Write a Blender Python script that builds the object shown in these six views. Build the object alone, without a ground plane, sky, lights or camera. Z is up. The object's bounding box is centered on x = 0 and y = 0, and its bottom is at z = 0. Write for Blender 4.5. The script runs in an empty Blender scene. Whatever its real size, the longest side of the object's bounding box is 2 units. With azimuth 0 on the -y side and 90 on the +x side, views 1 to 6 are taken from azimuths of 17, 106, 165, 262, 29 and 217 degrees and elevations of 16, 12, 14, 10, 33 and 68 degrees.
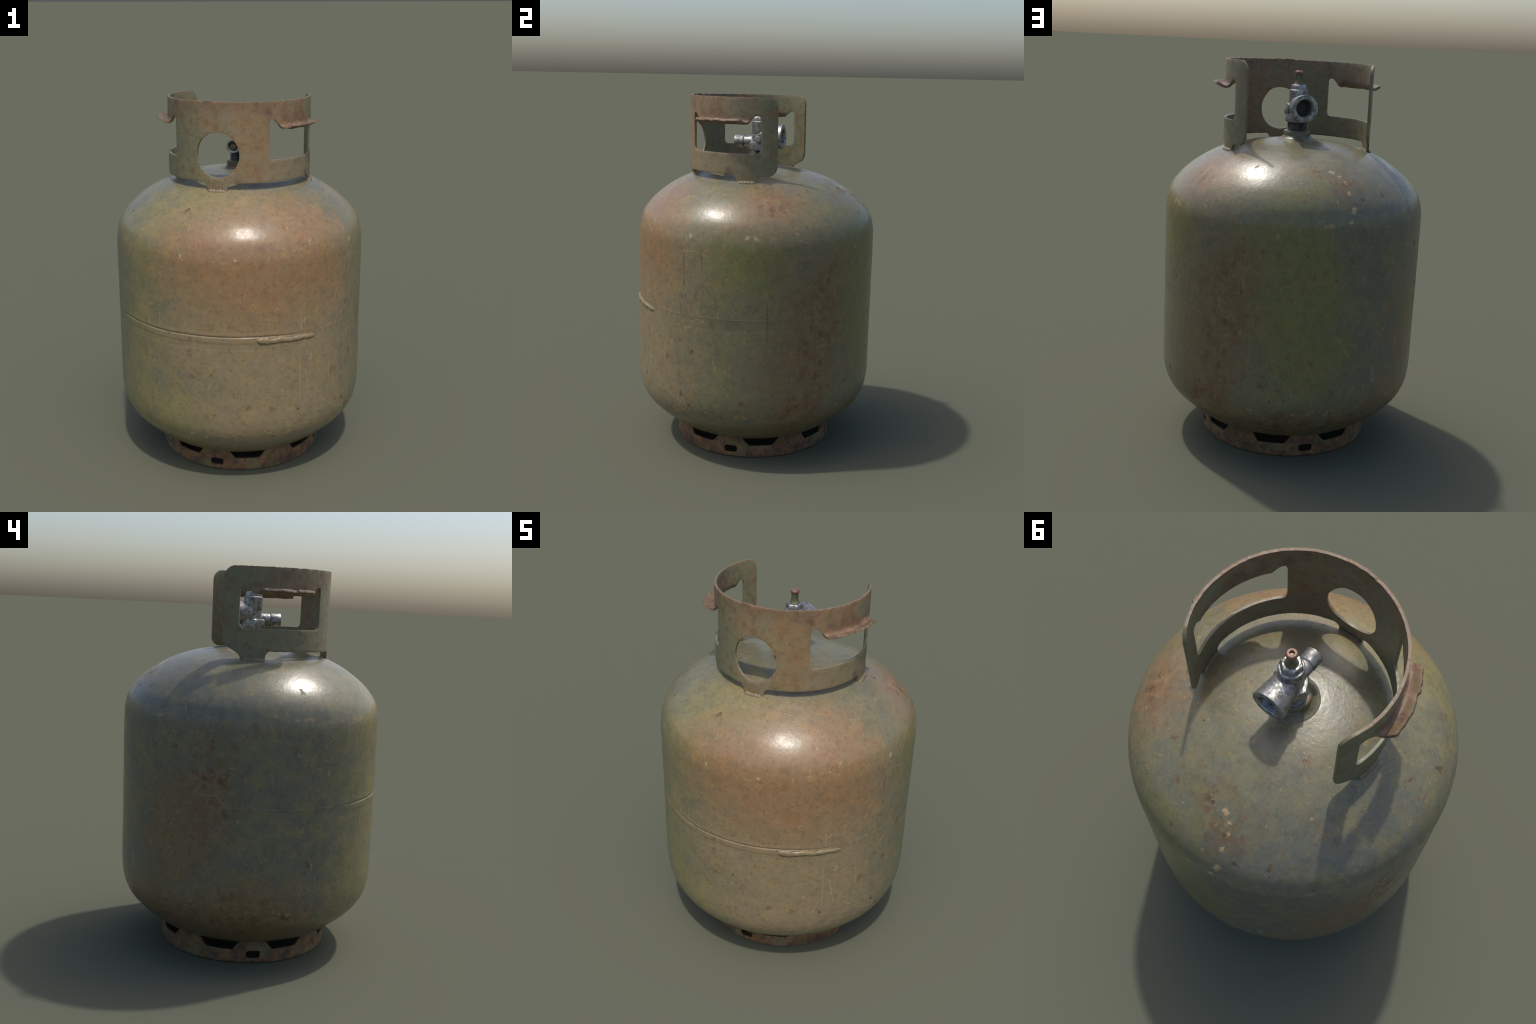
# Old gas cylinder: painted steel tank, guard collar with turned-out lips,
# pierced foot ring and a cast shut-off valve.
import bpy, bmesh, math, random
import numpy as np
from mathutils import Vector, Matrix, noise
from mathutils.geometry import delaunay_2d_cdt

rng = random.Random(7)
D2R = math.pi / 180.0
scene = bpy.context.scene
COLLAR_C = (0.0038, 0.0018)      # the guard collar stands a few mm off the tank axis
VALVE_C = (0.0085, 0.0165)       # so does the valve


# ------------------------------------------------------------------ helpers
def add_object(name, mesh, parent, material, smooth=40):
    ob = bpy.data.objects.new(name, mesh)
    scene.collection.objects.link(ob)
    ob.parent = parent
    if material is not None:
        mesh.materials.append(material)
    if smooth:
        mesh.shade_smooth()
        mesh.set_sharp_from_angle(angle=smooth * D2R)
    return ob


def mesh_from(name, verts, faces):
    me = bpy.data.meshes.new(name)
    me.from_pydata([tuple(v) for v in verts], [], faces)
    me.update()
    return me


def apply_modifiers(ob):
    dg = bpy.context.evaluated_depsgraph_get()
    me = bpy.data.meshes.new_from_object(ob.evaluated_get(dg))
    old = ob.data
    name = old.name
    ob.modifiers.clear()
    ob.data = me
    bpy.data.meshes.remove(old)
    me.name = name
    return ob


def catmull(points, per=8):
    """Smooth polyline through hand-placed profile points (centripetal-ish)."""
    P = [np.array(p, float) for p in points]
    P = [2 * P[0] - P[1]] + P + [2 * P[-1] - P[-2]]
    out = []
    for i in range(1, len(P) - 2):
        p0, p1, p2, p3 = P[i - 1:i + 3]
        d1 = np.linalg.norm(p2 - p1)
        m1 = (p2 - p0) / (np.linalg.norm(p1 - p0) + d1) * d1
        m2 = (p3 - p1) / (np.linalg.norm(p3 - p2) + d1) * d1
        for k in range(per):
            t = k / per
            out.append((2*t**3-3*t**2+1)*p1 + (t**3-2*t**2+t)*m1 + (-2*t**3+3*t**2)*p2 + (t**3-t**2)*m2)
    out.append(P[-2])
    return np.array(out)


def resample(poly, step):
    poly = np.asarray(poly, float)
    seg = np.linalg.norm(np.diff(poly, axis=0), axis=1)
    s = np.concatenate([[0], np.cumsum(seg)])
    n = max(2, int(round(s[-1] / step)) + 1)
    t = np.linspace(0, s[-1], n)
    return np.stack([np.interp(t, s, poly[:, k]) for k in range(poly.shape[1])], 1)


def lathe(name, profile, seg=64, sides=None, wobble=0.0):
    """Surface of revolution about z; profile is (r, z). sides=6 gives a hexagon.
    A profile row may carry a third value: 1 = hexagonal, 0 = round."""
    verts, faces, rings = [], [], []
    for row in profile:
        r, z = row[0], row[1]
        hexy = row[2] if len(row) > 2 else (1.0 if sides else 0.0)
        if r < 1e-6:
            rings.append([len(verts)])
            verts.append((0, 0, z))
            continue
        ring = []
        for k in range(seg):
            a = 2 * math.pi * k / seg
            rr = r
            if hexy:
                n = sides or 6
                w = 2 * math.pi / n
                d = (a % w) - w / 2
                flat = r * math.cos(w / 2) / math.cos(d)
                rr = r + (flat - r) * hexy
            if wobble:
                rr += wobble * noise.noise(Vector((math.cos(a) * 3, math.sin(a) * 3, z * 60)))
            ring.append(len(verts))
            verts.append((rr * math.cos(a), rr * math.sin(a), z))
        rings.append(ring)
    for A, B in zip(rings, rings[1:]):
        if len(A) == 1 and len(B) == 1:
            continue
        for k in range(seg):
            k2 = (k + 1) % seg
            if len(A) == 1:
                faces.append((A[0], B[k2], B[k]))
            elif len(B) == 1:
                faces.append((A[k], A[k2], B[0]))
            else:
                faces.append((A[k], A[k2], B[k2], B[k]))
    me = mesh_from(name, verts, faces)
    bm = bmesh.new()
    bm.from_mesh(me)
    bmesh.ops.recalc_face_normals(bm, faces=bm.faces)
    bm.to_mesh(me)
    bm.free()
    return me


def rounded(points, closed=False, step=0.004):
    """Polyline with rounded corners; points are (x, y, corner radius)."""
    pts = [np.array(p[:2], float) for p in points]
    rad = [p[2] if len(p) > 2 else 0 for p in points]
    n = len(pts)
    out = []
    for i in range(n):
        if (not closed and i in (0, n - 1)) or rad[i] <= 0:
            out.append(pts[i])
            continue
        a, b, c = pts[i - 1], pts[i], pts[(i + 1) % n]
        u, v = a - b, c - b
        lu, lv = np.linalg.norm(u), np.linalg.norm(v)
        u, v = u / lu, v / lv
        ang = math.acos(max(-1, min(1, float(u @ v))))
        if ang > math.pi - 0.02:
            out.append(b)
            continue
        cut = min(rad[i] / math.tan(ang / 2), 0.49 * lu, 0.49 * lv)
        r = cut * math.tan(ang / 2)
        cen = b + (u + v) / np.linalg.norm(u + v) * (r / math.sin(ang / 2))
        p, q = b + u * cut - cen, b + v * cut - cen
        k = max(3, int((math.pi - ang) * r / step))
        tot = math.acos(max(-1, min(1, float(p @ q) / (r * r))))
        for j in range(k + 1):
            t = j / k
            out.append(cen + (math.sin((1 - t) * tot) * p + math.sin(t * tot) * q) / math.sin(tot))
    if closed:
        out.append(out[0])
    res = resample(np.array(out), step)
    return res[:-1] if closed else res


def inside(pts, loop):
    x, y = pts[:, 0], pts[:, 1]
    c = np.zeros(len(pts), bool)
    n = len(loop)
    for i in range(n):
        x1, y1 = loop[i]
        x2, y2 = loop[(i + 1) % n]
        if y1 == y2:
            continue
        hit = ((y1 > y) != (y2 > y)) & (x < (x2 - x1) * (y - y1) / (y2 - y1) + x1)
        c ^= hit
    return c


def cut_sheet(outer, holes, pitch):
    """Triangulate a flat sheet with cut-outs, in unrolled (length, height)."""
    loops = [np.asarray(outer)] + [np.asarray(h) for h in holes]
    coords, edges = [], []
    for lp in loops:
        base = len(coords)
        coords += [tuple(p) for p in lp]
        edges += [(base + i, base + (i + 1) % len(lp)) for i in range(len(lp))]
    lo, hi = loops[0].min(0), loops[0].max(0)
    gx = np.arange(lo[0] + pitch / 2, hi[0], pitch)
    gy = np.arange(lo[1] + pitch / 2, hi[1], pitch)
    G = np.array([(x + (0.5 * pitch if j % 2 else 0), y) for j, y in enumerate(gy) for x in gx])
    keep = inside(G, loops[0])
    for h in loops[1:]:
        keep &= ~inside(G, h)
    allb = np.concatenate(loops)
    G = G[keep]
    dmin = np.array([np.min(np.sum((allb - g) ** 2, 1)) for g in G])
    coords += [tuple(g) for g in G[dmin > (0.55 * pitch) ** 2]]
    v, e, f, *_ = delaunay_2d_cdt([Vector(c) for c in coords], edges, [], 0, 1e-6)
    V = np.array([(p.x, p.y) for p in v])
    T = np.array([t for t in f])
    cen = V[T].mean(1)
    ok = inside(cen, loops[0])
    for h in loops[1:]:
        ok &= ~inside(cen, h)
    return V, T[ok]


def thick_sheet(name, V, T, place, thickness):
    """Bend a flat sheet with place(s, z) -> (point, outward normal) and give it depth."""
    n = len(V)
    front, back = [], []
    for s, z in V:
        p, nn = place(s, z)
        front.append(p + nn * thickness / 2)
        back.append(p - nn * thickness / 2)
    faces = [tuple(int(i) for i in t) for t in T] + [tuple(int(i) + n for i in reversed(t)) for t in T]
    count = {}
    for t in T:
        for a, b in ((t[0], t[1]), (t[1], t[2]), (t[2], t[0])):
            a, b = int(a), int(b)
            if (b, a) in count:
                del count[(b, a)]
            else:
                count[(a, b)] = 1
    for a, b in count:
        faces.append((b, a, a + n, b + n))
    return mesh_from(name, front + back, faces)


def soften(ob, width, weld=False, angle=45, segments=2):
    if weld:
        bm = bmesh.new()
        bm.from_mesh(ob.data)
        bmesh.ops.remove_doubles(bm, verts=bm.verts, dist=0.0004)
        # drop the two walls that now meet back to back at the closing line
        seen = {}
        dead = []
        for f in bm.faces:
            key = tuple(sorted(v.index for v in f.verts))
            if key in seen:
                dead += [f, seen[key]]
            seen[key] = f
        bmesh.ops.delete(bm, geom=dead, context='FACES')
        bm.to_mesh(ob.data)
        bm.free()
    m = ob.modifiers.new("edge", 'BEVEL')
    m.width = width
    m.segments = segments
    m.limit_method = 'ANGLE'
    m.angle_limit = angle * D2R
    m.use_clamp_overlap = True
    m.harden_normals = False
    apply_modifiers(ob)
    ob.data.shade_smooth()
    ob.data.set_sharp_from_angle(angle=35 * D2R)


def fbm(p, octaves=4):
    a, s, t = 1.0, 0.0, 0.0
    for _ in range(octaves):
        s += a * noise.noise(p)
        t += a
        a *= 0.5
        p = p * 2.03
    return s / t


# ------------------------------------------------------------------ shader kit
def new_group(name, vectors, floats):
    g = bpy.data.node_groups.new(name, "ShaderNodeTree")
    for v in vectors:
        g.interface.new_socket(v, in_out='INPUT', socket_type='NodeSocketVector')
    for f in floats:
        g.interface.new_socket(f, in_out='INPUT', socket_type='NodeSocketFloat')
    g.interface.new_socket("Mask", in_out='OUTPUT', socket_type='NodeSocketFloat')
    k = Kit.__new__(Kit)
    k.t = g
    src = g.nodes.new("NodeGroupInput")
    return g, k, src.outputs, g.nodes.new("NodeGroupOutput")


def fade_out(g, k, i, out, d):
    """Distance d, roughened, to a mask: 1 inside Inner, 0 beyond Outer."""
    d = k.math('ADD', d, k.math('MULTIPLY', k.math('SUBTRACT', i["Ragged"], 0.5), i["Amount"]))
    m = g.nodes.new("ShaderNodeMapRange")
    m.interpolation_type = 'SMOOTHSTEP'
    for sock, val in zip(m.inputs, (d, i["Inner"], i["Outer"], 1.0, 0.0)):
        k.put(sock, val)
    g.links.new(m.outputs[0], out.inputs[0])
    return g


def spot_group():
    if "surface_spot" in bpy.data.node_groups:
        return bpy.data.node_groups["surface_spot"]
    g, k, i, out = new_group("surface_spot", ("P", "Centre", "Scale"), ("Ragged", "Amount", "Inner", "Outer"))
    d = k.vec('LENGTH', k.vec('MULTIPLY', k.vec('SUBTRACT', i["P"], i["Centre"]), i["Scale"]))
    return fade_out(g, k, i, out, d)


def line_group():
    if "surface_line" in bpy.data.node_groups:
        return bpy.data.node_groups["surface_line"]
    g, k, i, out = new_group("surface_line", ("P", "Start", "Along"), ("Reach", "Ring", "Ragged", "Amount", "Inner", "Outer"))
    pa = k.vec('SUBTRACT', i["P"], i["Start"])
    h = k.math('DIVIDE', k.vec('DOT_PRODUCT', pa, i["Along"]), i["Reach"])
    h = k.math('MAXIMUM', k.math('MINIMUM', h, 1.0), 0.0)
    d = k.vec('LENGTH', k.vec('SUBTRACT', pa, k.vec('SCALE', i["Along"], scale=h)))
    d = k.math('ABSOLUTE', k.math('SUBTRACT', d, i["Ring"]))
    return fade_out(g, k, i, out, d)


class Kit:
    def __init__(self, name):
        self.mat = bpy.data.materials.new(name)
        self.mat.use_nodes = True
        self.t = self.mat.node_tree
        self.t.nodes.clear()
        self.out = self.t.nodes.new("ShaderNodeOutputMaterial")
        self.bsdf = self.t.nodes.new("ShaderNodeBsdfPrincipled")
        self.t.links.new(self.bsdf.outputs[0], self.out.inputs[0])
        self.P = self.t.nodes.new("ShaderNodeTexCoord").outputs["Object"]

    def put(self, sock, val):
        if isinstance(val, bpy.types.NodeSocket):
            self.t.links.new(val, sock)
        elif isinstance(val, (tuple, list)) and len(val) == 3 and sock.type == 'RGBA':
            sock.default_value = (*val, 1)
        else:
            sock.default_value = val

    def math(self, op, a, b=0.0, c=None, clamp=False):
        n = self.t.nodes.new("ShaderNodeMath")
        n.operation = op
        n.use_clamp = clamp
        self.put(n.inputs[0], a)
        self.put(n.inputs[1], b)
        if c is not None:
            self.put(n.inputs[2], c)
        return n.outputs[0]

    def vec(self, op, a, b=None, scale=None):
        n = self.t.nodes.new("ShaderNodeVectorMath")
        n.operation = op
        self.put(n.inputs[0], a)
        if b is not None:
            self.put(n.inputs[1], b)
        if scale is not None:
            self.put(n.inputs["Scale"], scale)
        return n.outputs["Value"] if op in ('LENGTH', 'DOT_PRODUCT', 'DISTANCE') else n.outputs[0]

    def step(self, x, lo, hi, top=1.0):
        """0 at lo, top at hi, smooth between; lo may exceed hi."""
        n = self.t.nodes.new("ShaderNodeMapRange")
        n.interpolation_type = 'SMOOTHSTEP'
        self.put(n.inputs[0], x)
        if lo > hi:
            n.inputs[1].default_value, n.inputs[2].default_value = hi, lo
            n.inputs[3].default_value, n.inputs[4].default_value = top, 0.0
        else:
            n.inputs[1].default_value, n.inputs[2].default_value = lo, hi
            n.inputs[3].default_value, n.inputs[4].default_value = 0.0, top
        return n.outputs[0]

    def noise(self, scale, detail=4, rough=0.55, stretch=None, offset=0.0, distort=0.0):
        p = self.P
        if stretch or offset:
            m = self.t.nodes.new("ShaderNodeMapping")
            self.put(m.inputs[0], p)
            m.inputs["Scale"].default_value = stretch or (1, 1, 1)
            m.inputs["Location"].default_value = (offset, offset * 1.7, -offset)
            p = m.outputs[0]
        n = self.t.nodes.new("ShaderNodeTexNoise")
        self.put(n.inputs["Vector"], p)
        n.inputs["Scale"].default_value = scale
        n.inputs["Detail"].default_value = detail
        n.inputs["Roughness"].default_value = rough
        n.inputs["Distortion"].default_value = distort
        return n.outputs[0]

    def specks(self, scale, size, soft, stretch=None, offset=0.0, keep=0.5):
        """Random round spots: voronoi cells, a share of them kept."""
        m = self.t.nodes.new("ShaderNodeMapping")
        self.put(m.inputs[0], self.P)
        m.inputs["Scale"].default_value = stretch or (1, 1, 1)
        m.inputs["Location"].default_value = (offset, offset * 1.3, offset * 0.7)
        wob = self.noise(scale * 1.6, 2, 0.5, offset=offset)
        q = self.vec('ADD', m.outputs[0], self.vec('SCALE', self.spread(wob), scale=0.9 / scale))
        v = self.t.nodes.new("ShaderNodeTexVoronoi")
        self.put(v.inputs["Vector"], q)
        v.inputs["Scale"].default_value = scale
        sep = self.t.nodes.new("ShaderNodeSeparateColor")
        self.put(sep.inputs[0], v.outputs["Color"])
        # no two spots alike: each cell shrinks its own spot, and grain eats into the rim
        d = self.math('ADD', v.outputs["Distance"], self.math('MULTIPLY', sep.outputs[1], size * 1.1))
        d = self.math('ADD', d, self.math('MULTIPLY', self.math('SUBTRACT', self.noise(scale * 3.5, 3, 0.6, offset=offset + 1), 0.5), size * 2.2))
        near = self.step(d, size + soft, size - soft * 0.5)
        return self.math('MULTIPLY', near, self.step(sep.outputs[0], keep, keep + 0.02))

    def spread(self, x):
        n = self.t.nodes.new("ShaderNodeCombineXYZ")
        y = self.math('SUBTRACT', x, 0.5)
        for i in range(3):
            self.put(n.inputs[i], y)
        return n.outputs[0]

    def mix(self, a, b, f, mode='MIX'):
        n = self.t.nodes.new("ShaderNodeMix")
        n.data_type = 'RGBA'
        n.blend_type = mode
        self.put(n.inputs[0], f)
        self.put(n.inputs[6], a)
        self.put(n.inputs[7], b)
        return n.outputs[2]

    def ramp(self, x, stops):
        n = self.t.nodes.new("ShaderNodeValToRGB")
        e = n.color_ramp.elements
        while len(e) < len(stops):
            e.new(0.5)
        for el, (p, c) in zip(e, stops):
            el.position = p
            el.color = (*c, 1)
        self.put(n.inputs[0], x)
        return n.outputs[0]

    def tool(self, make, values):
        """Use a shared node group as one node; values fill its sockets by name."""
        n = self.t.nodes.new("ShaderNodeGroup")
        n.node_tree = make()
        for key, val in values.items():
            self.put(n.inputs[key], val)
        return n.outputs[0]

    def blob(self, centre, radius, fall, squash=1.0, ragged=None, amount=0.0):
        """Soft patch round a point on the surface; squash < 1 makes it tall."""
        v = {"P": self.P, "Centre": centre, "Scale": (1.0, 1.0, squash), "Amount": amount if ragged is not None else 0.0,
             "Inner": radius - fall, "Outer": radius + fall}
        if ragged is not None:
            v["Ragged"] = ragged
        return self.tool(spot_group, v)

    def stroke(self, a, b, width, soft, ragged=None, amount=0.0, ring=0.0):
        """Line (scratch, run) from a to b; ring turns it into the outline of a capsule."""
        ba = Vector(b) - Vector(a)
        v = {"P": self.P, "Start": tuple(a), "Along": tuple(ba), "Reach": ba.dot(ba), "Ring": ring, "Amount": amount,
             "Inner": width - soft, "Outer": width + soft}
        if ragged is not None:
            v["Ragged"] = ragged
        return self.tool(line_group, v)

    def any(self, masks):
        """Largest of several masks; given a generator it folds each in as it is made."""
        m = None
        for k in masks:
            m = k if m is None else self.math('MAXIMUM', m, k)
        return m

    def bump(self, height, strength, distance, under=None):
        n = self.t.nodes.new("ShaderNodeBump")
        n.inputs["Strength"].default_value = strength
        n.inputs["Distance"].default_value = distance
        self.put(n.inputs["Height"], height)
        if under is not None:
            self.put(n.inputs["Normal"], under)
        return n.outputs[0]

    def finish(self, colour, rough, normal=None, metallic=0.0, specular=0.5):
        b = self.bsdf
        self.put(b.inputs["Base Color"], colour)
        self.put(b.inputs["Roughness"], rough)
        self.put(b.inputs["Metallic"], metallic)
        self.put(b.inputs["Specular IOR Level"], specular)
        if normal is not None:
            self.put(b.inputs["Normal"], normal)
        return self.mat


def tank_y(z):
    """The tank leans a hair towards +y."""
    return float(np.interp(z, (0.0, 0.30, 1.30, 1.42, 1.60), (-0.0025, -0.0030, 0.0040, 0.0020, -0.0015)))


# tank outline, (radius, height), foot to crown
TANK = [(0.0, 0.108), (0.20, 0.108), (0.33, 0.107), (0.40, 0.106), (0.4370, 0.1095), (0.4840, 0.1330), (0.5330, 0.170),
        (0.5855, 0.2145), (0.6350, 0.270), (0.6655, 0.3343), (0.6755, 0.400), (0.6775, 0.48), (0.6770, 0.86), (0.6768, 1.10),
        (0.6762, 1.20), (0.6715, 1.272), (0.6525, 1.338), (0.6092, 1.3971), (0.5549, 1.4467), (0.4964, 1.4878),
        (0.4366, 1.5216), (0.374, 1.5465), (0.3125, 1.5648), (0.235, 1.581), (0.157, 1.591), (0.08, 1.598), (0.0, 1.600)]
TANK_CURVE = catmull(TANK, 10)


def tank_radius(z):
    k = TANK_CURVE
    return float(np.interp(z, k[:, 1], k[:, 0]))


def tank_height(r):
    k = TANK_CURVE[TANK_CURVE[:, 1] > 0.8][::-1]
    return float(np.interp(r, k[:, 0], k[:, 1]))


def on_tank(az, z):
    r = tank_radius(z)
    return (r * math.cos(az * D2R), tank_y(z) + r * math.sin(az * D2R), z)


def on_collar(az, z, r=0.381):
    return (COLLAR_C[0] + r * math.cos(az * D2R), COLLAR_C[1] + r * math.sin(az * D2R), z)


# ------------------------------------------------------------------ materials
OLIVE = (0.168, 0.157, 0.091)
SLATE = (0.126, 0.128, 0.100)
MOSS = (0.160, 0.160, 0.058)
TAN = (0.226, 0.177, 0.106)
CLAY = (0.236, 0.142, 0.073)
LICHEN = (0.215, 0.192, 0.082)
UMBER = (0.178, 0.126, 0.070)
RUST = (0.152, 0.082, 0.034)
DEEP_RUST = (0.068, 0.038, 0.024)
CHIP = (0.430, 0.310, 0.150)
ASH = (0.200, 0.195, 0.165)


def short(lines, most=4.0):
    """Break lines that run round the tank into chords short enough to stay on its skin."""
    out = []
    for a0, z0, a1, z1 in lines:
        n = max(1, math.ceil(abs(a1 - a0) / most))
        for i in range(n):
            t, u = i / n, (i + 1) / n
            out.append((a0 + (a1 - a0) * t, z0 + (z1 - z0) * t, a0 + (a1 - a0) * u, z0 + (z1 - z0) * u))
    return out


def tank_paint():
    k = Kit("weathered_tank_paint")
    big = k.noise(2.6, 5, 0.6)
    mid = k.noise(9, 6, 0.65, offset=3.1)
    fine = k.noise(34, 5, 0.65, offset=1.3)
    grit = k.noise(95, 3, 0.6, offset=21.0)
    runs = k.noise(14, 5, 0.6, stretch=(1, 1, 0.22), offset=5.0)
    ragged = k.math('ADD', k.math('MULTIPLY', big, 0.4), k.math('ADD', k.math('MULTIPLY', mid, 0.4), k.math('MULTIPLY', fine, 0.2)))
    col = k.mix(OLIVE, SLATE, k.step(mid, 0.40, 0.66, 0.65))
    col = k.mix(col, MOSS, k.step(runs, 0.50, 0.72, 0.40))

    def patch(col, colour, spots, top, fall=0.16, amount=0.75):
        m = k.any(k.blob(on_tank(a, z), r, fall, sq, ragged, amount) for a, z, r, sq in spots)
        return k.mix(col, colour, k.math('MULTIPLY', m, top))

    slate_mottle = k.math('MULTIPLY', k.any(k.blob(on_tank(a, z), r, 0.2, sq, ragged, 0.5) for a, z, r, sq in
                          [(125, 1.0, 0.38, 0.6), (160, 0.9, 0.40, 0.55), (-170, 0.8, 0.36, 0.6), (95, 1.33, 0.25, 1), (150, 1.38, 0.3, 1)]),
                          k.step(mid, 0.36, 0.58, 0.9))
    col = k.mix(col, SLATE, slate_mottle)
    col = patch(col, MOSS, [(80, 1.05, 0.20, 0.55), (84, 0.62, 0.18, 0.7), (8, 1.16, 0.17, 1), (72, 0.85, 0.16, 0.7)], 0.85)
    col = patch(col, UMBER, [(45, 0.72, 0.20, 0.55), (52, 1.0, 0.13, 0.7), (38, 0.36, 0.20, 0.8), (140, 0.66, 0.2, 0.7), (175, 0.31, 0.32, 1.6), (130, 0.31, 0.3, 1.8), (36, 0.55, 0.18, 0.6)], 0.85)
    col = patch(col, TAN, [(-62, 0.75, 0.40, 0.55), (-40, 0.62, 0.32, 0.6), (-70, 1.30, 0.40, 0.9), (-88, 0.85, 0.25, 0.8), (-30, 1.05, 0.24, 0.8), (-66, 0.38, 0.36, 1.2)], 0.85, 0.24, 0.8)
    col = patch(col, LICHEN, [(-124, 0.42, 0.22, 0.8), (-112, 0.30, 0.24, 1.0), (-112, 1.36, 0.22, 1), (-122, 0.95, 0.12, 0.7), (-100, 1.50, 0.16, 1)], 0.70, 0.2, 0.85)
    col = patch(col, CLAY, [(-70, 1.25, 0.26, 0.9), (-46, 1.31, 0.24, 0.9), (-90, 1.28, 0.20, 1.0), (-58, 1.13, 0.20, 1.0), (-38, 1.20, 0.16, 0.9), (24, 1.46, 0.13, 1), (12, 1.41, 0.08, 1)], 0.85, 0.18, 0.75)

    # mottling at hand scale: yellowed, greyed and browned clouds over everything
    def cloud(col, tint, scale, off, lo, hi, top, stretch=None):
        return k.mix(col, tint, k.step(k.noise(scale, 6, 0.68, stretch, off), lo, hi, top), 'MULTIPLY')

    col = cloud(col, (0.76, 0.80, 0.82), 17, 7.7, 0.48, 0.64, 0.55)
    col = cloud(col, (1.22, 1.08, 0.92), 12, 9.2, 0.48, 0.64, 0.55)
    col = cloud(col, (1.16, 1.12, 0.80), 26, 11.4, 0.50, 0.64, 0.38, (1, 1, 0.5))
    col = cloud(col, (1.22, 1.22, 1.16), 34, 13.1, 0.50, 0.64, 0.45)
    col = cloud(col, (0.92, 0.76, 0.64), 38, 15.7, 0.49, 0.63, 0.50)
    col = cloud(col, (0.62, 0.66, 0.68), 46, 17.9, 0.57, 0.68, 0.55)
    streaks = k.math('MULTIPLY', k.step(k.noise(42, 3, 0.6, stretch=(1, 1, 0.08), offset=2.0), 0.58, 0.74), k.step(mid, 0.45, 0.6))
    col = k.mix(col, k.mix(col, CHIP, 0.35), k.math('MULTIPLY', streaks, 0.5))

    # rust: scattered pocks plus thick crops low down on the back and on the shoulder
    crop = k.any(k.blob(on_tank(a, z), r, 0.10, sq, ragged, 0.35) for a, z, r, sq in
                  [(40, 0.33, 0.14, 1.2), (75, 0.25, 0.20, 2.0), (100, 0.23, 0.14, 2.0), (44, 0.63, 0.10, 0.7), (175, 0.33, 0.26, 2.2), (145, 0.30, 0.16, 2.0), (48, 0.85, 0.12, 0.6), (24, 1.44, 0.055, 1), (158, 0.95, 0.12, 0.5), (100, 1.44, 0.07, 1), (88, 1.50, 0.05, 1)])
    pock = k.specks(17, 0.26, 0.14, offset=0.4, keep=0.70)
    pock = k.math('MULTIPLY', pock, k.step(k.math('ADD', big, k.math('MULTIPLY', crop, 0.3)), 0.43, 0.56))
    small = k.specks(50, 0.36, 0.18, offset=2.2, keep=0.62)
    dense = k.math('MULTIPLY', k.specks(27, 0.62, 0.24, stretch=(1, 1, 0.85), offset=4.2, keep=0.30), crop)
    stain = k.math('MULTIPLY', crop, k.step(k.noise(19, 6, 0.72, offset=6.1), 0.43, 0.57))
    drips = k.any(k.stroke(on_tank(a, z0), on_tank(a + 0.3, z1), 0.002, 0.006, fine, 0.018) for a, z0, z1 in
                   [(55.1, 1.21, 1.08), (54.6, 0.97, 0.92), (-17.3, 1.19, 1.02), (-16.0, 0.97, 0.93), (22, 0.94, 0.74), (68, 0.64, 0.56), (-19, 0.93, 0.86), (-8, 1.2, 1.12)])
    col = k.mix(col, RUST, k.math('MULTIPLY', stain, 0.7))
    col = k.mix(col, RUST, k.math('MULTIPLY', k.any([k.math('MULTIPLY', pock, 0.9), dense, k.math('MULTIPLY', small, 0.6)]), 0.82))
    core = k.math('MULTIPLY', k.any([pock, dense]), k.step(fine, 0.48, 0.62))
    col = k.mix(col, DEEP_RUST, k.math('MULTIPLY', core, 0.85))
    soot = k.specks(70, 0.34, 0.14, stretch=(1, 1, 0.6), offset=30.0, keep=0.80)
    col = k.mix(col, (0.075, 0.072, 0.062), k.math('MULTIPLY', soot, 0.32))
    col = k.mix(col, DEEP_RUST, k.math('MULTIPLY', drips, 0.65))
    single = k.any(k.blob(on_tank(a, z), r, 0.014, 1, fine, 0.05) for a, z, r in
                    [(-27, 0.612, 0.016), (33.8, 0.327, 0.014), (45.6, 0.352, 0.018), (14.8, 0.937, 0.008), (8.7, 0.725, 0.006), (-173, 0.93, 0.010), (175, 1.255, 0.016), (-3, 0.83, 0.012), (33, 0.39, 0.010)])
    col = k.mix(col, RUST, k.math('MULTIPLY', single, 0.75))

    # pale chips and scratches down to the undercoat
    chips = k.any(k.blob(on_tank(a, z), r * 0.85, 0.005, 1, grit, 0.045) for a, z, r in
                   [(95.3, 1.495, 0.014), (99.0, 1.478, 0.008), (100.4, 1.454, 0.008), (100.3, 1.41, 0.011), (100.4, 1.345, 0.012), (100.0, 1.33, 0.012), (98.4, 1.285, 0.010),
                    (12.6, 1.296, 0.012), (16, 1.292, 0.010), (-14, 1.285, 0.012), (-74.3, 1.266, 0.007), (-40, 1.335, 0.007), (-98, 1.27, 0.008), (-88, 0.30, 0.009), (-95, 0.31, 0.008), (-80, 0.315, 0.007)])
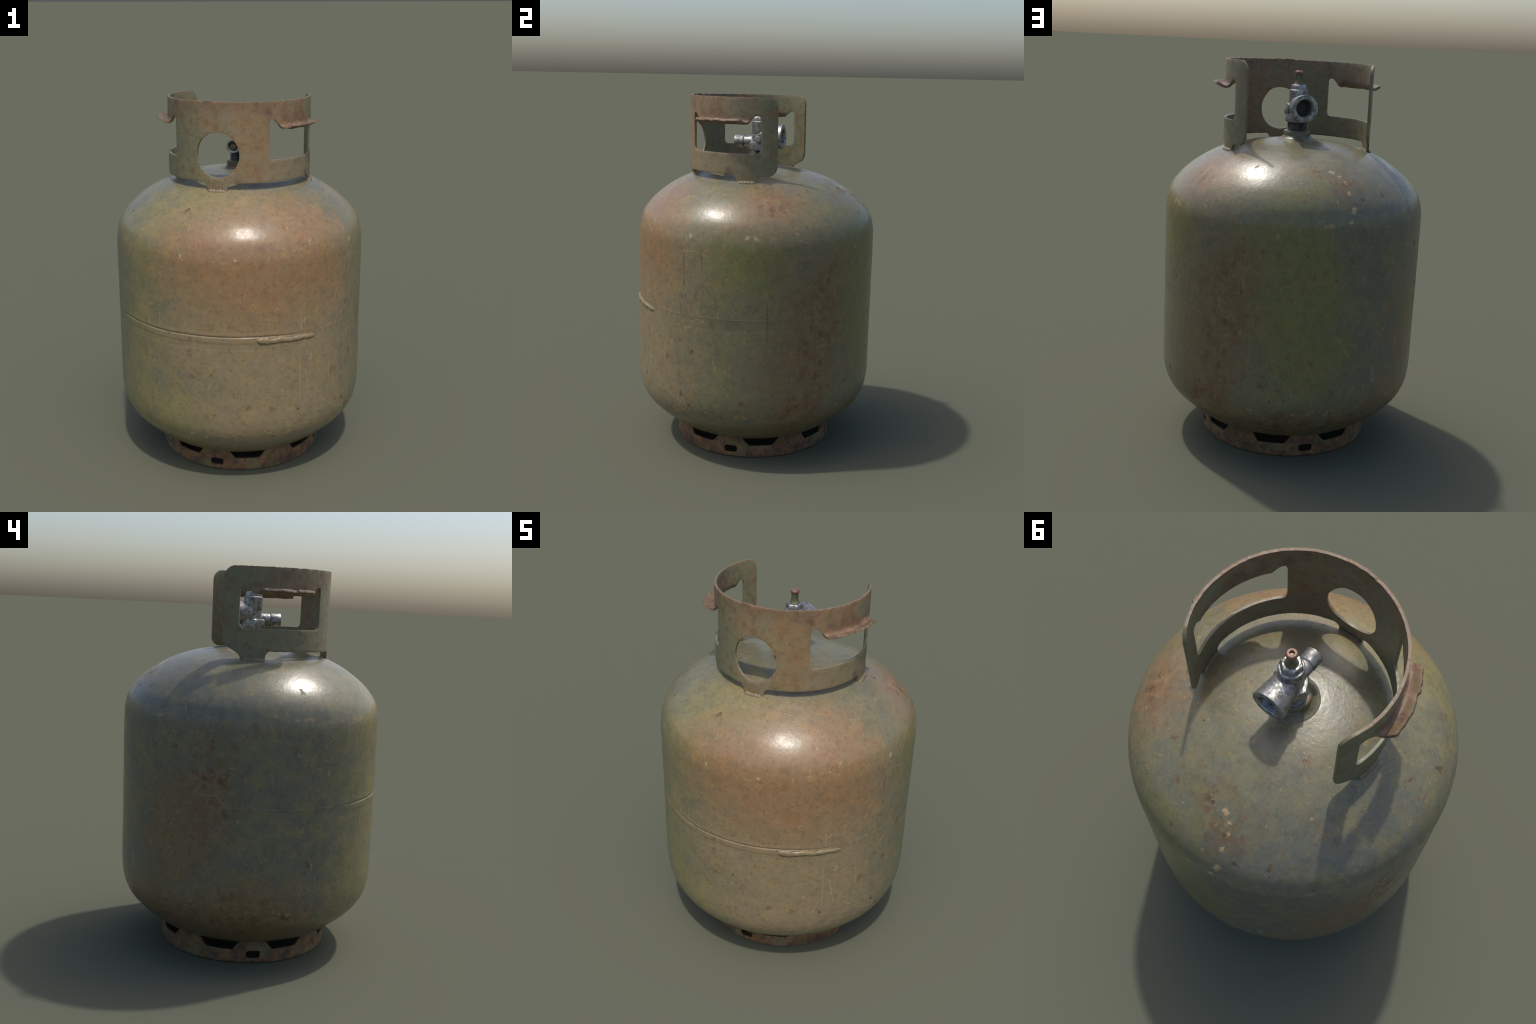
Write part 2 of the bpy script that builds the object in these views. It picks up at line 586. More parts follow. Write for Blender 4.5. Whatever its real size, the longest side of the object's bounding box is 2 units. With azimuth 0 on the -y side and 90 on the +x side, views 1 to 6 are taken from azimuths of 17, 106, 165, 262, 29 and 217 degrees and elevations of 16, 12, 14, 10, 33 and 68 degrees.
    scratch = k.any(k.stroke(on_tank(a0, z0), on_tank(a1, z1), 0.0010, 0.0028, grit, 0.011) for a0, z0, a1, z1 in short(
                     [(-45.3, 0.98, -45.2, 0.88), (-45.6, 0.74, -45.3, 0.51), (-129.5, 0.80, -131, 0.655), (-42.8, 0.66, -40, 0.50), (-34.3, 0.476, -26, 0.40), (-26, 0.40, -15, 0.35),
                      (-20, 1.20, -12, 1.21), (-12, 1.21, -4, 1.185), (-100, 1.32, -97, 1.25), (-30, 0.72, -29, 0.58), (-115, 1.30, -113, 1.18), (-110, 1.0, -109, 0.86), (96, 0.72, 101, 0.62)]))
    # paint worn through in flecks along both turns of the shell, and hair scratches in patches
    height = k.vec('DOT_PRODUCT', k.P, (0, 0, 1))
    turn = k.any(k.step(k.math('ABSOLUTE', k.math('SUBTRACT', k.math('ADD', height, k.math('MULTIPLY', k.math('SUBTRACT', mid, 0.5), 0.10)), z0)), 0.030, 0.008) for z0 in (1.285, 0.325))
    worn = k.math('MULTIPLY', k.math('MULTIPLY', turn, k.specks(42, 0.52, 0.14, stretch=(0.7, 0.7, 1), offset=12.0, keep=0.45)), k.step(big, 0.40, 0.55))
    hair = []
    for scale, off, squeeze in ((15, 40.0, (1, 1, 0.45)), (23, 43.0, (1, 1, 1)), (19, 47.0, (0.6, 0.6, 1.2))):
        line = k.math('ABSOLUTE', k.math('SUBTRACT', k.noise(scale, 2, 0.5, squeeze, off), 0.5))
        hair.append(k.math('MULTIPLY', k.step(line, 0.015, 0.004), k.step(k.noise(7, 4, 0.7, None, off + 1), 0.54, 0.62)))
    hair = k.math('MULTIPLY', k.any(hair), k.step(grit, 0.40, 0.56))
    col = k.mix(col, (0.320, 0.225, 0.105), k.math('MULTIPLY', k.any([worn, hair]), 0.8))
    flecks = k.specks(32, 0.20, 0.10, stretch=(1, 1, 0.5), offset=8.1, keep=0.80)
    col = k.mix(col, CHIP, k.math('MULTIPLY', k.any([chips, k.math('MULTIPLY', scratch, 0.8)]), 0.85))
    col = k.mix(col, CHIP, k.math('MULTIPLY', flecks, 0.40))
    mark = k.any([k.stroke(on_tank(114.4, 0.514), on_tank(114.2, 0.532), 0.0016, 0.0018, grit, 0.006, ring=0.0085), k.stroke(on_tank(114.9, 0.470), on_tank(114.8, 0.484), 0.0016, 0.0018, grit, 0.006, ring=0.0058),
                  k.stroke(on_tank(114.8, 0.490), on_tank(114.5, 0.506), 0.0016, 0.0018, grit, 0.006)])
    col = k.mix(col, (0.42, 0.43, 0.44), k.math('MULTIPLY', mark, 0.5))
    # greenish grime soaked into the crown round the neck
    grime = k.blob((-0.012, 0.000, 1.598), 0.105, 0.022, 0.3, mid, 0.06)
    col = k.mix(col, (0.120, 0.112, 0.055), k.math('MULTIPLY', grime, 0.7))

    rusty = k.any([stain, pock, dense, single])
    rough = k.math('ADD', k.math('ADD', 0.31, k.math('MULTIPLY', k.math('SUBTRACT', fine, 0.5), 0.22)), k.math('MULTIPLY', rusty, 0.25))
    nrm = k.bump(k.noise(75, 3, 0.6), 0.10, 0.004)
    nrm = k.bump(k.noise(30, 2, 0.6), 0.12, 0.006, nrm)
    return k.finish(col, rough, nrm)


def collar_paint():
    k = Kit("weathered_guard_paint")
    big = k.noise(5.5, 5, 0.6, offset=1.1)
    mid = k.noise(15, 6, 0.65, offset=4.4)
    fine = k.noise(55, 5, 0.65, offset=2.3)
    ragged = k.math('ADD', k.math('MULTIPLY', big, 0.5), k.math('MULTIPLY', mid, 0.5))
    col = k.mix(OLIVE, SLATE, k.step(mid, 0.45, 0.66, 0.5))
    col = k.mix(col, MOSS, k.step(k.noise(12, 5, 0.6, stretch=(1, 1, 0.4)), 0.50, 0.68, 0.5))

    def patch(col, colour, spots, top, fall=0.07, amount=0.22):
        m = k.any(k.blob(on_collar(a, z), r, fall, sq, ragged, amount) for a, z, r, sq in spots)
        return k.mix(col, colour, k.math('MULTIPLY', m, top))

    col = patch(col, TAN, [(-65, 1.80, 0.16, 0.7), (-45, 1.65, 0.15, 1), (-90, 1.92, 0.12, 1), (-30, 1.93, 0.14, 1.2), (-20, 1.63, 0.14, 1), (-85, 1.62, 0.12, 1.0)], 0.65)
    col = patch(col, CLAY, [(-62, 1.90, 0.10, 1), (-70, 1.95, 0.07, 1), (-54, 1.80, 0.08, 0.7), (-40, 1.96, 0.06, 1), (-98, 1.88, 0.05, 1), (-60, 1.66, 0.05, 1), (-20, 1.95, 0.06, 1), (-78, 1.78, 0.04, 0.7)], 0.7)
    col = patch(col, UMBER, [(-60, 1.965, 0.09, 2), (-90, 1.975, 0.10, 2), (-120, 1.96, 0.08, 2), (-35, 1.91, 0.07, 1), (-48, 1.90, 0.06, 1), (-150, 1.93, 0.09, 1.5), (-20, 1.90, 0.07, 1)], 0.75)
    def cloud(col, tint, scale, off, lo, hi, top):
        return k.mix(col, tint, k.step(k.noise(scale, 5, 0.66, None, off), lo, hi, top), 'MULTIPLY')

    col = cloud(col, (0.76, 0.80, 0.82), 20, 17.7, 0.48, 0.64, 0.5)
    col = cloud(col, (0.84, 0.64, 0.50), 24, 12.9, 0.49, 0.64, 0.65)
    col = cloud(col, (1.20, 1.08, 0.92), 16, 19.2, 0.50, 0.66, 0.5)
    col = cloud(col, (1.20, 1.16, 0.74), 40, 14.4, 0.52, 0.66, 0.4)
    rim = k.math('MULTIPLY', k.step(k.math('ADD', k.vec('DOT_PRODUCT', k.P, (0, 0, 1)), k.math('MULTIPLY', k.math('SUBTRACT', mid, 0.5), 0.09)), 1.965, 2.0), 0.85)
    lips = k.any(k.blob(on_collar(a, 1.862, 0.405), 0.060, 0.045, 1.3, mid, 0.10) for a in (-34, -20, -6, 4, -146, -160, -174, -184))
    feet = k.any(k.blob(on_collar(a, 1.545), 0.045, 0.03, 1, mid, 0.07) for a in (-90, 8, -188))
    patches = k.any(k.blob(on_collar(a, z), r, 0.03, 1, mid, 0.08) for a, z, r in
                     [(-46, 1.935, 0.045), (-44, 1.97, 0.03), (-20, 1.905, 0.05), (-60, 1.985, 0.03), (-100, 1.985, 0.03), (12, 1.96, 0.03), (-5, 1.60, 0.02), (28, 1.90, 0.03), (-172, 1.93, 0.05), (-165, 1.94, 0.035), (-208, 1.73, 0.02), (-208, 1.9, 0.03), (-135, 1.90, 0.03), (-75, 1.95, 0.03), (-130, 1.97, 0.03), (30, 1.70, 0.02)])
    wear = k.any([rim, lips, k.math('MULTIPLY', feet, 0.4), k.math('MULTIPLY', patches, 0.75)])
    rust_col = k.ramp(mid, [(0.34, (0.085, 0.050, 0.036)), (0.50, (0.165, 0.090, 0.050)), (0.64, (0.235, 0.142, 0.082))])
    col = k.mix(col, rust_col, k.math('MULTIPLY', wear, k.step(fine, 0.28, 0.52, 0.95)))
    spots = k.any([k.specks(26, 0.26, 0.16, offset=1.4, keep=0.70), k.specks(60, 0.28, 0.18, offset=3.4, keep=0.78)])
    col = k.mix(col, RUST, k.math('MULTIPLY', spots, 0.7))
    # bare edges: pointiness picks out the worn arris of the sheet
    geo = k.t.nodes.new("ShaderNodeNewGeometry")
    arris = k.math('MULTIPLY', k.step(geo.outputs["Pointiness"], 0.54, 0.62), k.step(mid, 0.36, 0.55))
    col = k.mix(col, (0.25, 0.165, 0.105), k.math('MULTIPLY', arris, 0.6))
    rough = k.math('ADD', k.math('ADD', 0.46, k.math('MULTIPLY', k.math('SUBTRACT', fine, 0.5), 0.25)), k.math('MULTIPLY', wear, 0.10))
    nrm = k.bump(k.noise(24, 5, 0.6, offset=3.0), 0.25, 0.008)
    nrm = k.bump(fine, 0.18, 0.004, nrm)
    return k.finish(col, rough, nrm)


def foot_rust():
    k = Kit("rusted_foot_steel")
    mid = k.noise(13, 6, 0.65, offset=1.9)
    fine = k.noise(48, 5, 0.7, offset=2.9)
    col = k.ramp(mid, [(0.32, (0.080, 0.048, 0.030)), (0.47, (0.150, 0.084, 0.042)), (0.58, (0.195, 0.110, 0.050)), (0.70, (0.175, 0.138, 0.066))])
    col = k.mix(col, (0.068, 0.050, 0.042), k.step(k.noise(26, 5, 0.7, offset=5.5), 0.49, 0.60, 0.85))
    col = k.mix(col, (0.160, 0.148, 0.070), k.step(k.noise(7, 4, 0.6, offset=8.0), 0.52, 0.64, 0.6))
    col = k.mix(col, k.mix(col, (0.29, 0.17, 0.09), 0.6), k.step(fine, 0.53, 0.68, 0.7))
    nrm = k.bump(mid, 0.3, 0.008)
    nrm = k.bump(fine, 0.3, 0.005, nrm)
    return k.finish(col, 0.72, nrm, specular=0.3)


def plated_metal(name="dull_plated_brass", tint=(0.36, 0.355, 0.34), dark=(0.115, 0.125, 0.115), cover=0.7):
    k = Kit(name)
    mid = k.noise(42, 5, 0.65, offset=0.6)
    fine = k.noise(140, 4, 0.6, offset=1.6)
    col = k.mix(tint, dark, k.step(mid, 0.46, 0.60, cover))
    col = k.mix(col, (0.42, 0.44, 0.48), k.step(k.noise(60, 4, 0.6, offset=4.0), 0.54, 0.68, 0.5))
    grime = k.step(k.noise(28, 4, 0.6, offset=7.0), 0.55, 0.70)
    col = k.mix(col, (0.13, 0.12, 0.08), k.math('MULTIPLY', grime, 0.5))
    rough = k.math('ADD', 0.40, k.math('ADD', k.math('MULTIPLY', k.step(mid, 0.44, 0.62), 0.16), k.math('MULTIPLY', grime, 0.2)))
    nrm = k.bump(k.noise(60, 4, 0.6, offset=2.0), 0.4, 0.005)
    nrm = k.bump(fine, 0.2, 0.002, nrm)
    return k.finish(col, rough, nrm, metallic=0.78)


def spindle_brass():
    k = Kit("tarnished_spindle")
    mid = k.noise(45, 5, 0.6)
    col = k.mix((0.17, 0.135, 0.075), (0.075, 0.105, 0.055), k.step(mid, 0.42, 0.62))
    return k.finish(col, 0.42, k.bump(k.noise(160, 3), 0.1, 0.002), metallic=0.35)


def spindle_head():
    k = Kit("rusty_copper_cap")
    mid = k.noise(70, 5, 0.6)
    col = k.mix((0.25, 0.130, 0.085), (0.16, 0.095, 0.068), k.step(mid, 0.4, 0.65))
    return k.finish(col, 0.45, k.bump(mid, 0.2, 0.002), metallic=0.25)


def neck_paint():
    k = Kit("grimy_neck_paint")
    mid = k.noise(22, 5, 0.65, offset=6.0)
    col = k.mix((0.150, 0.142, 0.090), (0.105, 0.100, 0.056), k.step(mid, 0.42, 0.6))
    col = k.mix(col, (0.22, 0.125, 0.075), k.step(k.noise(30, 4, 0.6, offset=3.3), 0.55, 0.66, 0.7))
    return k.finish(col, 0.36, k.bump(mid, 0.2, 0.004))


def dark_plug():
    k = Kit("dark_inner_plug")
    return k.finish(k.mix((0.09, 0.085, 0.075), (0.05, 0.048, 0.044), k.noise(60, 4)), 0.6, metallic=0.3)


M_TANK, M_COLLAR, M_FOOT = tank_paint(), collar_paint(), foot_rust()
M_METAL = plated_metal()
M_DARK = plated_metal("dark_plated_thread", (0.26, 0.26, 0.26), (0.08, 0.08, 0.08), 0.8)
M_SPINDLE, M_HEAD, M_NECK, M_PLUG = spindle_brass(), spindle_head(), neck_paint(), dark_plug()

root = bpy.data.objects.new("gas_cylinder", None)
scene.collection.objects.link(root)
root["label"] = "weathered olive gas cylinder with rusty guard collar and valve"
root["category"] = "gas cylinder"


# ------------------------------------------------------------------ tank
def smooth01(x, a, b):
    t = min(1.0, max(0.0, (x - a) / (b - a)))
    return t * t * (3 - 2 * t)


def seam_lift(az, z):
    """Girth weld: a lap step all round at z = 0.86, bold on the -x/-y front, faint behind."""
    if not 0.79 < z < 0.92:
        return 0.0
    front = smooth01(-abs(((az + 92 + 180) % 360) - 180), -62, -30)
    line = 0.859 + 0.009 * front + 0.0035 * noise.noise(Vector((az * 0.05, 2.0, 0)))
    low = 0.834 + 0.003 * noise.noise(Vector((az * 0.07, 7.0, 0)))
    ragged = 1 + 0.45 * noise.noise(Vector((az * 0.11, 21.0, 0))) + 0.25 * noise.noise(Vector((az * 0.5, 4.0, 0)))
    ridge = math.exp(-((z - line) / 0.0042) ** 2) * 0.0010 * (1 - front) * (0.6 + 0.8 * noise.noise(Vector((az * 0.09, 11.0, 0))))
    lap = math.exp(-((z - line - 0.010) / 0.011) ** 2) * 0.0013 * front
    groove = -math.exp(-((z - line + 0.001) / 0.0036) ** 2) * 0.0030 * front * ragged
    swell = smooth01(z, low - 0.008, low + 0.006) * (1 - smooth01(z, line - 0.008, line)) * 0.0016 * front * ragged
    return ridge + lap + groove + swell


def build_tank():
    prof = resample(TANK_CURVE, 0.011)
    lowpart = prof[prof[:, 1] < 0.80]
    seam = np.array([(0.677, z) for z in np.arange(0.80, 0.925, 0.0025)])
    highpart = prof[prof[:, 1] > 0.927]
    prof = np.concatenate([lowpart, seam, highpart])
    prof[0] = (0, 0.108)
    prof[-1] = (0, 1.600)
    SEG = 400
    verts, faces, rings = [], [], []
    nrm = np.gradient(prof, axis=0)
    for (r, z), (dr, dz) in zip(prof, nrm):
        if r < 1e-5:
            rings.append([len(verts)])
            verts.append((0, 0, z))
            continue
        ln = math.hypot(dr, dz)
        nr, nz = dz / ln, -dr / ln
        ring = []
        for k in range(SEG):
            az = 360.0 * k / SEG
            ca, sa = math.cos(az * D2R), math.sin(az * D2R)
            p = Vector((r * ca, r * sa, z))
            d = 0.0013 * noise.noise(p * 4.5) + 0.0006 * noise.noise(p * 13 + Vector((5, 0, 0)))
            d += seam_lift(az if az <= 180 else az - 360, z)
            ring.append(len(verts))
            verts.append(((r + nr * d) * ca, tank_y(z) + (r + nr * d) * sa, z + nz * d))
        rings.append(ring)
    for A, B in zip(rings, rings[1:]):
        for k in range(SEG):
            k2 = (k + 1) % SEG
            if len(A) == 1:
                faces.append((A[0], B[k2], B[k]))
            elif len(B) == 1:
                faces.append((A[k], A[k2], B[0]))
            else:
                faces.append((A[k], A[k2], B[k2], B[k]))
    return add_object("tank_body", mesh_from("tank_body", verts, faces), root, M_TANK, smooth=60)


tank = build_tank()


def weld_worm(name, path, radius, flat, parent, material, seed, lump=0.25, out=None, fade=0.0, freq=70):
    """Lumpy weld bead swept along a path; tapers at both ends. out(p) gives the lift direction."""
    path = resample(np.array(path), 0.004)
    n, S = len(path), 12
    verts, faces = [], []
    for i, p in enumerate(path):
        t = path[min(i + 1, n - 1)] - path[max(i - 1, 0)]
        t /= np.linalg.norm(t)
        o = out(p)
        o = o - t * (o @ t)
        o /= np.linalg.norm(o)
        s = np.cross(t, o)
        end = min(i, n - 1 - i) * 0.004
        taper = math.sqrt(min(1.0, end / (radius * 1.3) + 0.02)) * (1 + fade * i / n)
        for k in range(S):
            a = 2 * math.pi * k / S
            q = Vector((*(p * 55), seed)).xyz
            rr = radius * taper * (1 + lump * noise.noise(Vector(p) * freq + Vector((seed, math.cos(a), math.sin(a)))))
            verts.append(p + s * math.cos(a) * rr + o * math.sin(a) * rr * flat)
    for i in range(n - 1):
        for k in range(S):
            k2 = (k + 1) % S
            faces.append((i * S + k, i * S + k2, (i + 1) * S + k2, (i + 1) * S + k))
    faces.append(tuple(reversed(range(S))))
    faces.append(tuple(range((n - 1) * S, n * S)))
    me = mesh_from(name, verts, faces)
    bm = bmesh.new()
    bm.from_mesh(me)
    bmesh.ops.recalc_face_normals(bm, faces=bm.faces)
    bm.to_mesh(me)
    bm.free()
    return add_object(name, me, parent, material, smooth=70)


bead_path = []
for i in range(60):
    t = i / 59
    az = -65.5 + 27.5 * t
    z = 0.846 - 0.010 * t + 0.003 * math.sin(t * 19) * (1 - t)
    bead_path.append((0.6775 * math.cos(az * D2R), tank_y(z) + 0.6775 * math.sin(az * D2R), z))
weld_worm("seam_weld_bead", bead_path, 0.0165, 0.52, root, M_TANK, 3, 0.30, out=lambda p: np.array((p[0], p[1], 0.0)), fade=-0.35)


# ------------------------------------------------------------------ guard collar
CR, CT = 0.3765, 0.0125          # mid radius, sheet thickness
BEND_Z, BEND_R, BEND_MAX = 1.8765, 0.0215, 118 * D2R
LIP_TOP = 1.93
LIP = (BEND_R * BEND_MAX, 0.033)
LIP_Z = BEND_Z - sum(LIP)


def A(az):
    return az * D2R * CR


def mirror(az):
    return -180.0 - az


right_edge = [(-90, 1.53, 0), (-82, 1.53, 0), (-81.6, 1.5865, 0.037), (-0.6, 1.586, 0.036), (-0.3, 1.53, 0), (16.6, 1.53, 0),
              (17.0, 1.576, 0.032), (33.0, 1.574, 0.072), (33.0, 1.992, 0.055), (-90, 1.994, 0)]
left_edge = [(-90, 1.994, 0), (-212, 1.992, 0.055), (-212, 1.640, 0.05), (-209.5, 1.607, 0.03), (-199.5, 1.573, 0.04), (-196.6, 1.54, 0), (-196.6, 1.53, 0), (-179.4, 1.53, 0), (-179.0, 1.587, 0.036),
             (-98.4, 1.587, 0.037), (-98, 1.53, 0), (-90, 1.53, 0)]
outline = [(A(a), z, r) for a, z, r in right_edge + left_edge[1:-1]]
outer = rounded(outline, closed=True, step=0.006)


def nick(p, lo, hi, amp, seed):
    """Small tears and burrs along a cut edge."""
    n = noise.noise(Vector((p[0] * 28, seed, 0))) + 0.7 * noise.noise(Vector((p[0] * 75, seed + 9, 0)))
    return amp * n


for p in outer:
    if p[1] > 1.985:
        p[1] += nick(p, 0, 0, 0.0028, 1.0) + (0.003 if -100 < p[0] / (D2R * CR) < -82 else 0.0)
        p[1] = min(p[1], 1.9995)
    elif 1.578 < p[1] < 1.592:
        p[1] += nick(p, 0, 0, 0.0028, 4.0)


def window(side):
    f = (lambda a: a) if side > 0 else mirror
    pts = [(-49.1, 1.698, 0.026), (19.6, 1.695, 0.030), (19.6, 1.893, 0.024), (15.0, 1.896, 0.016), (12.0, 1.8765, 0.012), (7.6, 1.842, 0.02), (3.6, LIP_Z, 0.010),
           (-33.5, LIP_Z, 0.010), (-38.0, 1.846, 0.02), (-41.0, 1.8765, 0.02), (-44.2, 1.903, 0.012), (-49.1, 1.905, 0.022)]
    if side > 0:
        pts[-2], pts[-1] = (-44.6, 1.900, 0.010), (-48.0, 1.906, 0.008)
        pts.append((-49.1, 1.880, 0.008))
    lp = rounded([(A(f(a)), z, r) for a, z, r in pts], closed=True, step=0.005)
    for p in lp:
        if p[1] < LIP_Z + 0.004 and p[1] > 1.75:
            p[1] += 0.005 * noise.noise(Vector((p[0] * 30, 5.0 + side, 0))) + 0.003 * noise.noise(Vector((p[0] * 90, 2.0, 0)))
            a = p[0] / (D2R * CR)
            if side < 0 and -163.5 < a < -159.5:
                p[1] += 0.006
    return lp


circle = []
for i in range(110):
    t = 2 * math.pi * i / 110
    r = 0.1135 + 0.0016 * noise.noise(Vector((math.cos(t) * 2.2, math.sin(t) * 2.2, 3))) + (0.0035 if 0.75 < t < 1.35 else 0) * math.sin((t - 0.75) / 0.6 * math.pi)
    circle.append((A(-89.7) + r * math.cos(t), 1.727 + 1.01 * r * math.sin(t)))
circle = np.array(circle)

V, T = cut_sheet(outer, [window(1), window(-1), circle], 0.0125)


def place_collar(s, z):
    az = s / CR
    deg = az / D2R
    if deg < -90:
        deg = mirror(deg)
    left = s < A(-90)
    lift = 0.0105 * smooth01(LIP_TOP - z, 0.0, LIP_TOP - BEND_Z) if left else 0.002 * smooth01(LIP_TOP - z, 0.0, LIP_TOP - BEND_Z)
    r, zz, nr, nz = CR, z, 1.0, 0.0
    if -45.0 < deg < 14.0 and 1.77 < z < BEND_Z:
        u = BEND_Z - z
        ph = min(u / BEND_R, BEND_MAX)
        r = CR + BEND_R * (1 - math.cos(ph))
        zz = BEND_Z - BEND_R * math.sin(ph)
        rest = u - BEND_R * BEND_MAX
        if rest > 0:
            r += rest * math.sin(BEND_MAX)
            zz += -rest * math.cos(BEND_MAX)
        nr, nz = math.cos(ph), math.sin(ph)
        zz += lift * smooth01(deg, -45.0, -38.0) * (1 - smooth01(deg, 8.0, 14.0)) + 0.0026 * noise.noise(Vector((s * 32, z * 22, 8))) * smooth01(u, 0.0, 0.03)
    elif -45.0 < deg < 14.0 and BEND_Z <= z < LIP_TOP:
        zz += lift * smooth01(deg, -45.0, -38.0) * (1 - smooth01(deg, 8.0, 14.0))
    ca, sa = math.cos(az), math.sin(az)
    d = 0.0014 * noise.noise(Vector((s * 6, z * 6, 0))) + 0.0005 * noise.noise(Vector((s * 30, z * 30, 4)))
    r += d
    p = Vector((COLLAR_C[0] + r * ca, COLLAR_C[1] + r * sa, zz))
    return p, Vector((nr * ca, nr * sa, nz))


collar = add_object("guard_collar", thick_sheet("guard_collar", V, T, place_collar, CT), root, M_COLLAR)
soften(collar, 0.0034)

# weld fillets where the collar's three feet stand on the tank
for n, (a0, a1) in enumerate([(-98.5, -81.5), (-0.8, 17.2), (-197.2, -178.8)]):
    for side, rad in ((1, 0.0120), (-1, 0.009)):
        path = []
        for i in range(20):
            az = a0 + 0.8 + (a1 - a0 - 1.6) * i / 19
            r = CR + side * (CT / 2 + 0.003)
            x, y = COLLAR_C[0] + r * math.cos(az * D2R), COLLAR_C[1] + r * math.sin(az * D2R)
            path.append((x, y, tank_height(math.hypot(x, y - tank_y(1.5))) - 0.001 + 0.002 * math.sin(i * 2.1 + n)))
        weld_worm("foot_weld", path, rad, 0.8, collar, M_COLLAR, 11 + n * 2 + side, 0.14, out=lambda p: np.array((p[0], p[1], 0.25)), freq=38)


# ------------------------------------------------------------------ foot ring
FR, FT = 0.4445, 0.012


def build_foot():
    start = 45.0
    L = 2 * math.pi * FR
    s = lambda az: ((az - start) % 360.0) * D2R * FR
    bot = [[x, 0.0015] for x in np.linspace(0, L, 300)]
    for p in bot[1:-1]:
        p[1] += 0.0018 * noise.noise(Vector((p[0] * 16, 0, 1))) + 0.0012 * noise.noise(Vector((p[0] * 50, 3, 1)))
        p[1] = max(0.0, p[1])
    right = [[L, z] for z in np.linspace(0.0015, 0.124, 12)[1:-1]]
    top = [[x, 0.124] for x in np.linspace(L, 0, 200)]
    left = [[0.0, z] for z in np.linspace(0.124, 0.0015, 12)[1:-1]]
    outer = np.array(bot + right + top + left)
    holes = []
    R = random.Random(3)
    for k in range(8):
        c = s(22.5 + 45 * k)
        w0, w1 = A2(8.9 + R.uniform(-0.5, 0.5)), A2(14.0 + R.uniform(-0.4, 0.4))
        zb = 0.0705 + R.uniform(-0.002, 0.002)
        lp = rounded([(c - w0, zb, 0.004), (c + w0, zb + R.uniform(-0.003, 0.003), 0.004), (c + w1, 0.1195, 0.003), (c - w1, 0.1195, 0.003)], True, 0.006)
        for p in lp:
            if p[1] < 0.085:
                p[1] += 0.0018 * noise.noise(Vector((p[0] * 60, 4, 2)))
        holes.append(lp)
    for k in range(4):
        c = s(90 * k + 0.7)
        w = A2(4.6)
        lp = rounded([(c - w, 0.026, 0.013), (c + w, 0.026, 0.013), (c + w, 0.065, 0.011), (c - w, 0.065, 0.013)], True, 0.004)
        for p in lp:
            p[1] += 0.0015 * noise.noise(Vector((p[0] * 70, p[1] * 70, 5)))
        holes.append(lp)
    V, T = cut_sheet(outer, holes, 0.012)

    def place(x, z):
        az = x / FR + start * D2R
        ca, sa = math.cos(az), math.sin(az)
        d = 0.0012 * noise.noise(Vector((ca * 3, sa * 3, z * 8)))
        r = FR + d - 0.003 * smooth01(0.02 - z, 0, 0.02)
        return Vector((r * ca, r * sa, z)), Vector((ca, sa, 0))

    ob = add_object("foot_ring", thick_sheet("foot_ring", V, T, place, FT), root, M_FOOT)
    soften(ob, 0.0028, weld=True)
    return ob


def A2(az):
    return az * D2R * FR


build_foot()

# ------------------------------------------------------------------ valve
VX, VY = VALVE_C


def put_at(ob, loc, rot=None):
    m = Matrix.Translation(Vector(loc))
    if rot is not None:
        m = m @ rot
    ob.data.transform(m)
    return ob


to_plus_y = Matrix.Rotation(-90 * D2R, 4, 'X')     # lathe axis z -> +y
to_minus_y = Matrix.Rotation(90 * D2R, 4, 'X')     # lathe axis z -> -y
to_plus_x = Matrix.Rotation(90 * D2R, 4, 'Y')


def bevel_profile(rows, cut=0.002):
    """Chamfer the corners of a lathe outline so they catch light."""
    pts = [(r[0], r[1], cut if 0 < i < len(rows) - 1 else 0) for i, r in enumerate(rows)]
    out = []
    for i, p in enumerate(pts):
        if i in (0, len(pts) - 1) or p[0] < 1e-5:
            out.append(p[:2])
            continue
        a, b, c = np.array(pts[i - 1][:2]), np.array(p[:2]), np.array(pts[i + 1][:2])
        u, v = a - b, c - b
        lu, lv = np.linalg.norm(u), np.linalg.norm(v)
        k = min(cut, 0.4 * lu, 0.4 * lv)
        out += [tuple(b + u / lu * k), tuple(b + (u / lu + v / lv) * k * 0.29), tuple(b + v / lv * k)]
    return out


# welded neck on the crown
neck = lathe("neck_boss", catmull([(0.118, 1.590), (0.100, 1.5985), (0.088, 1.6025), (0.079, 1.608), (0.0730, 1.615)], 5).tolist() +
             bevel_profile([(0.0715, 1.616), (0.0695, 1.642), (0.052, 1.645), (0.0, 1.645)], 0.005), 72, wobble=0.0012)
put_at(add_object("neck_boss", neck, root, M_NECK), (0.004, 0.006, 0))

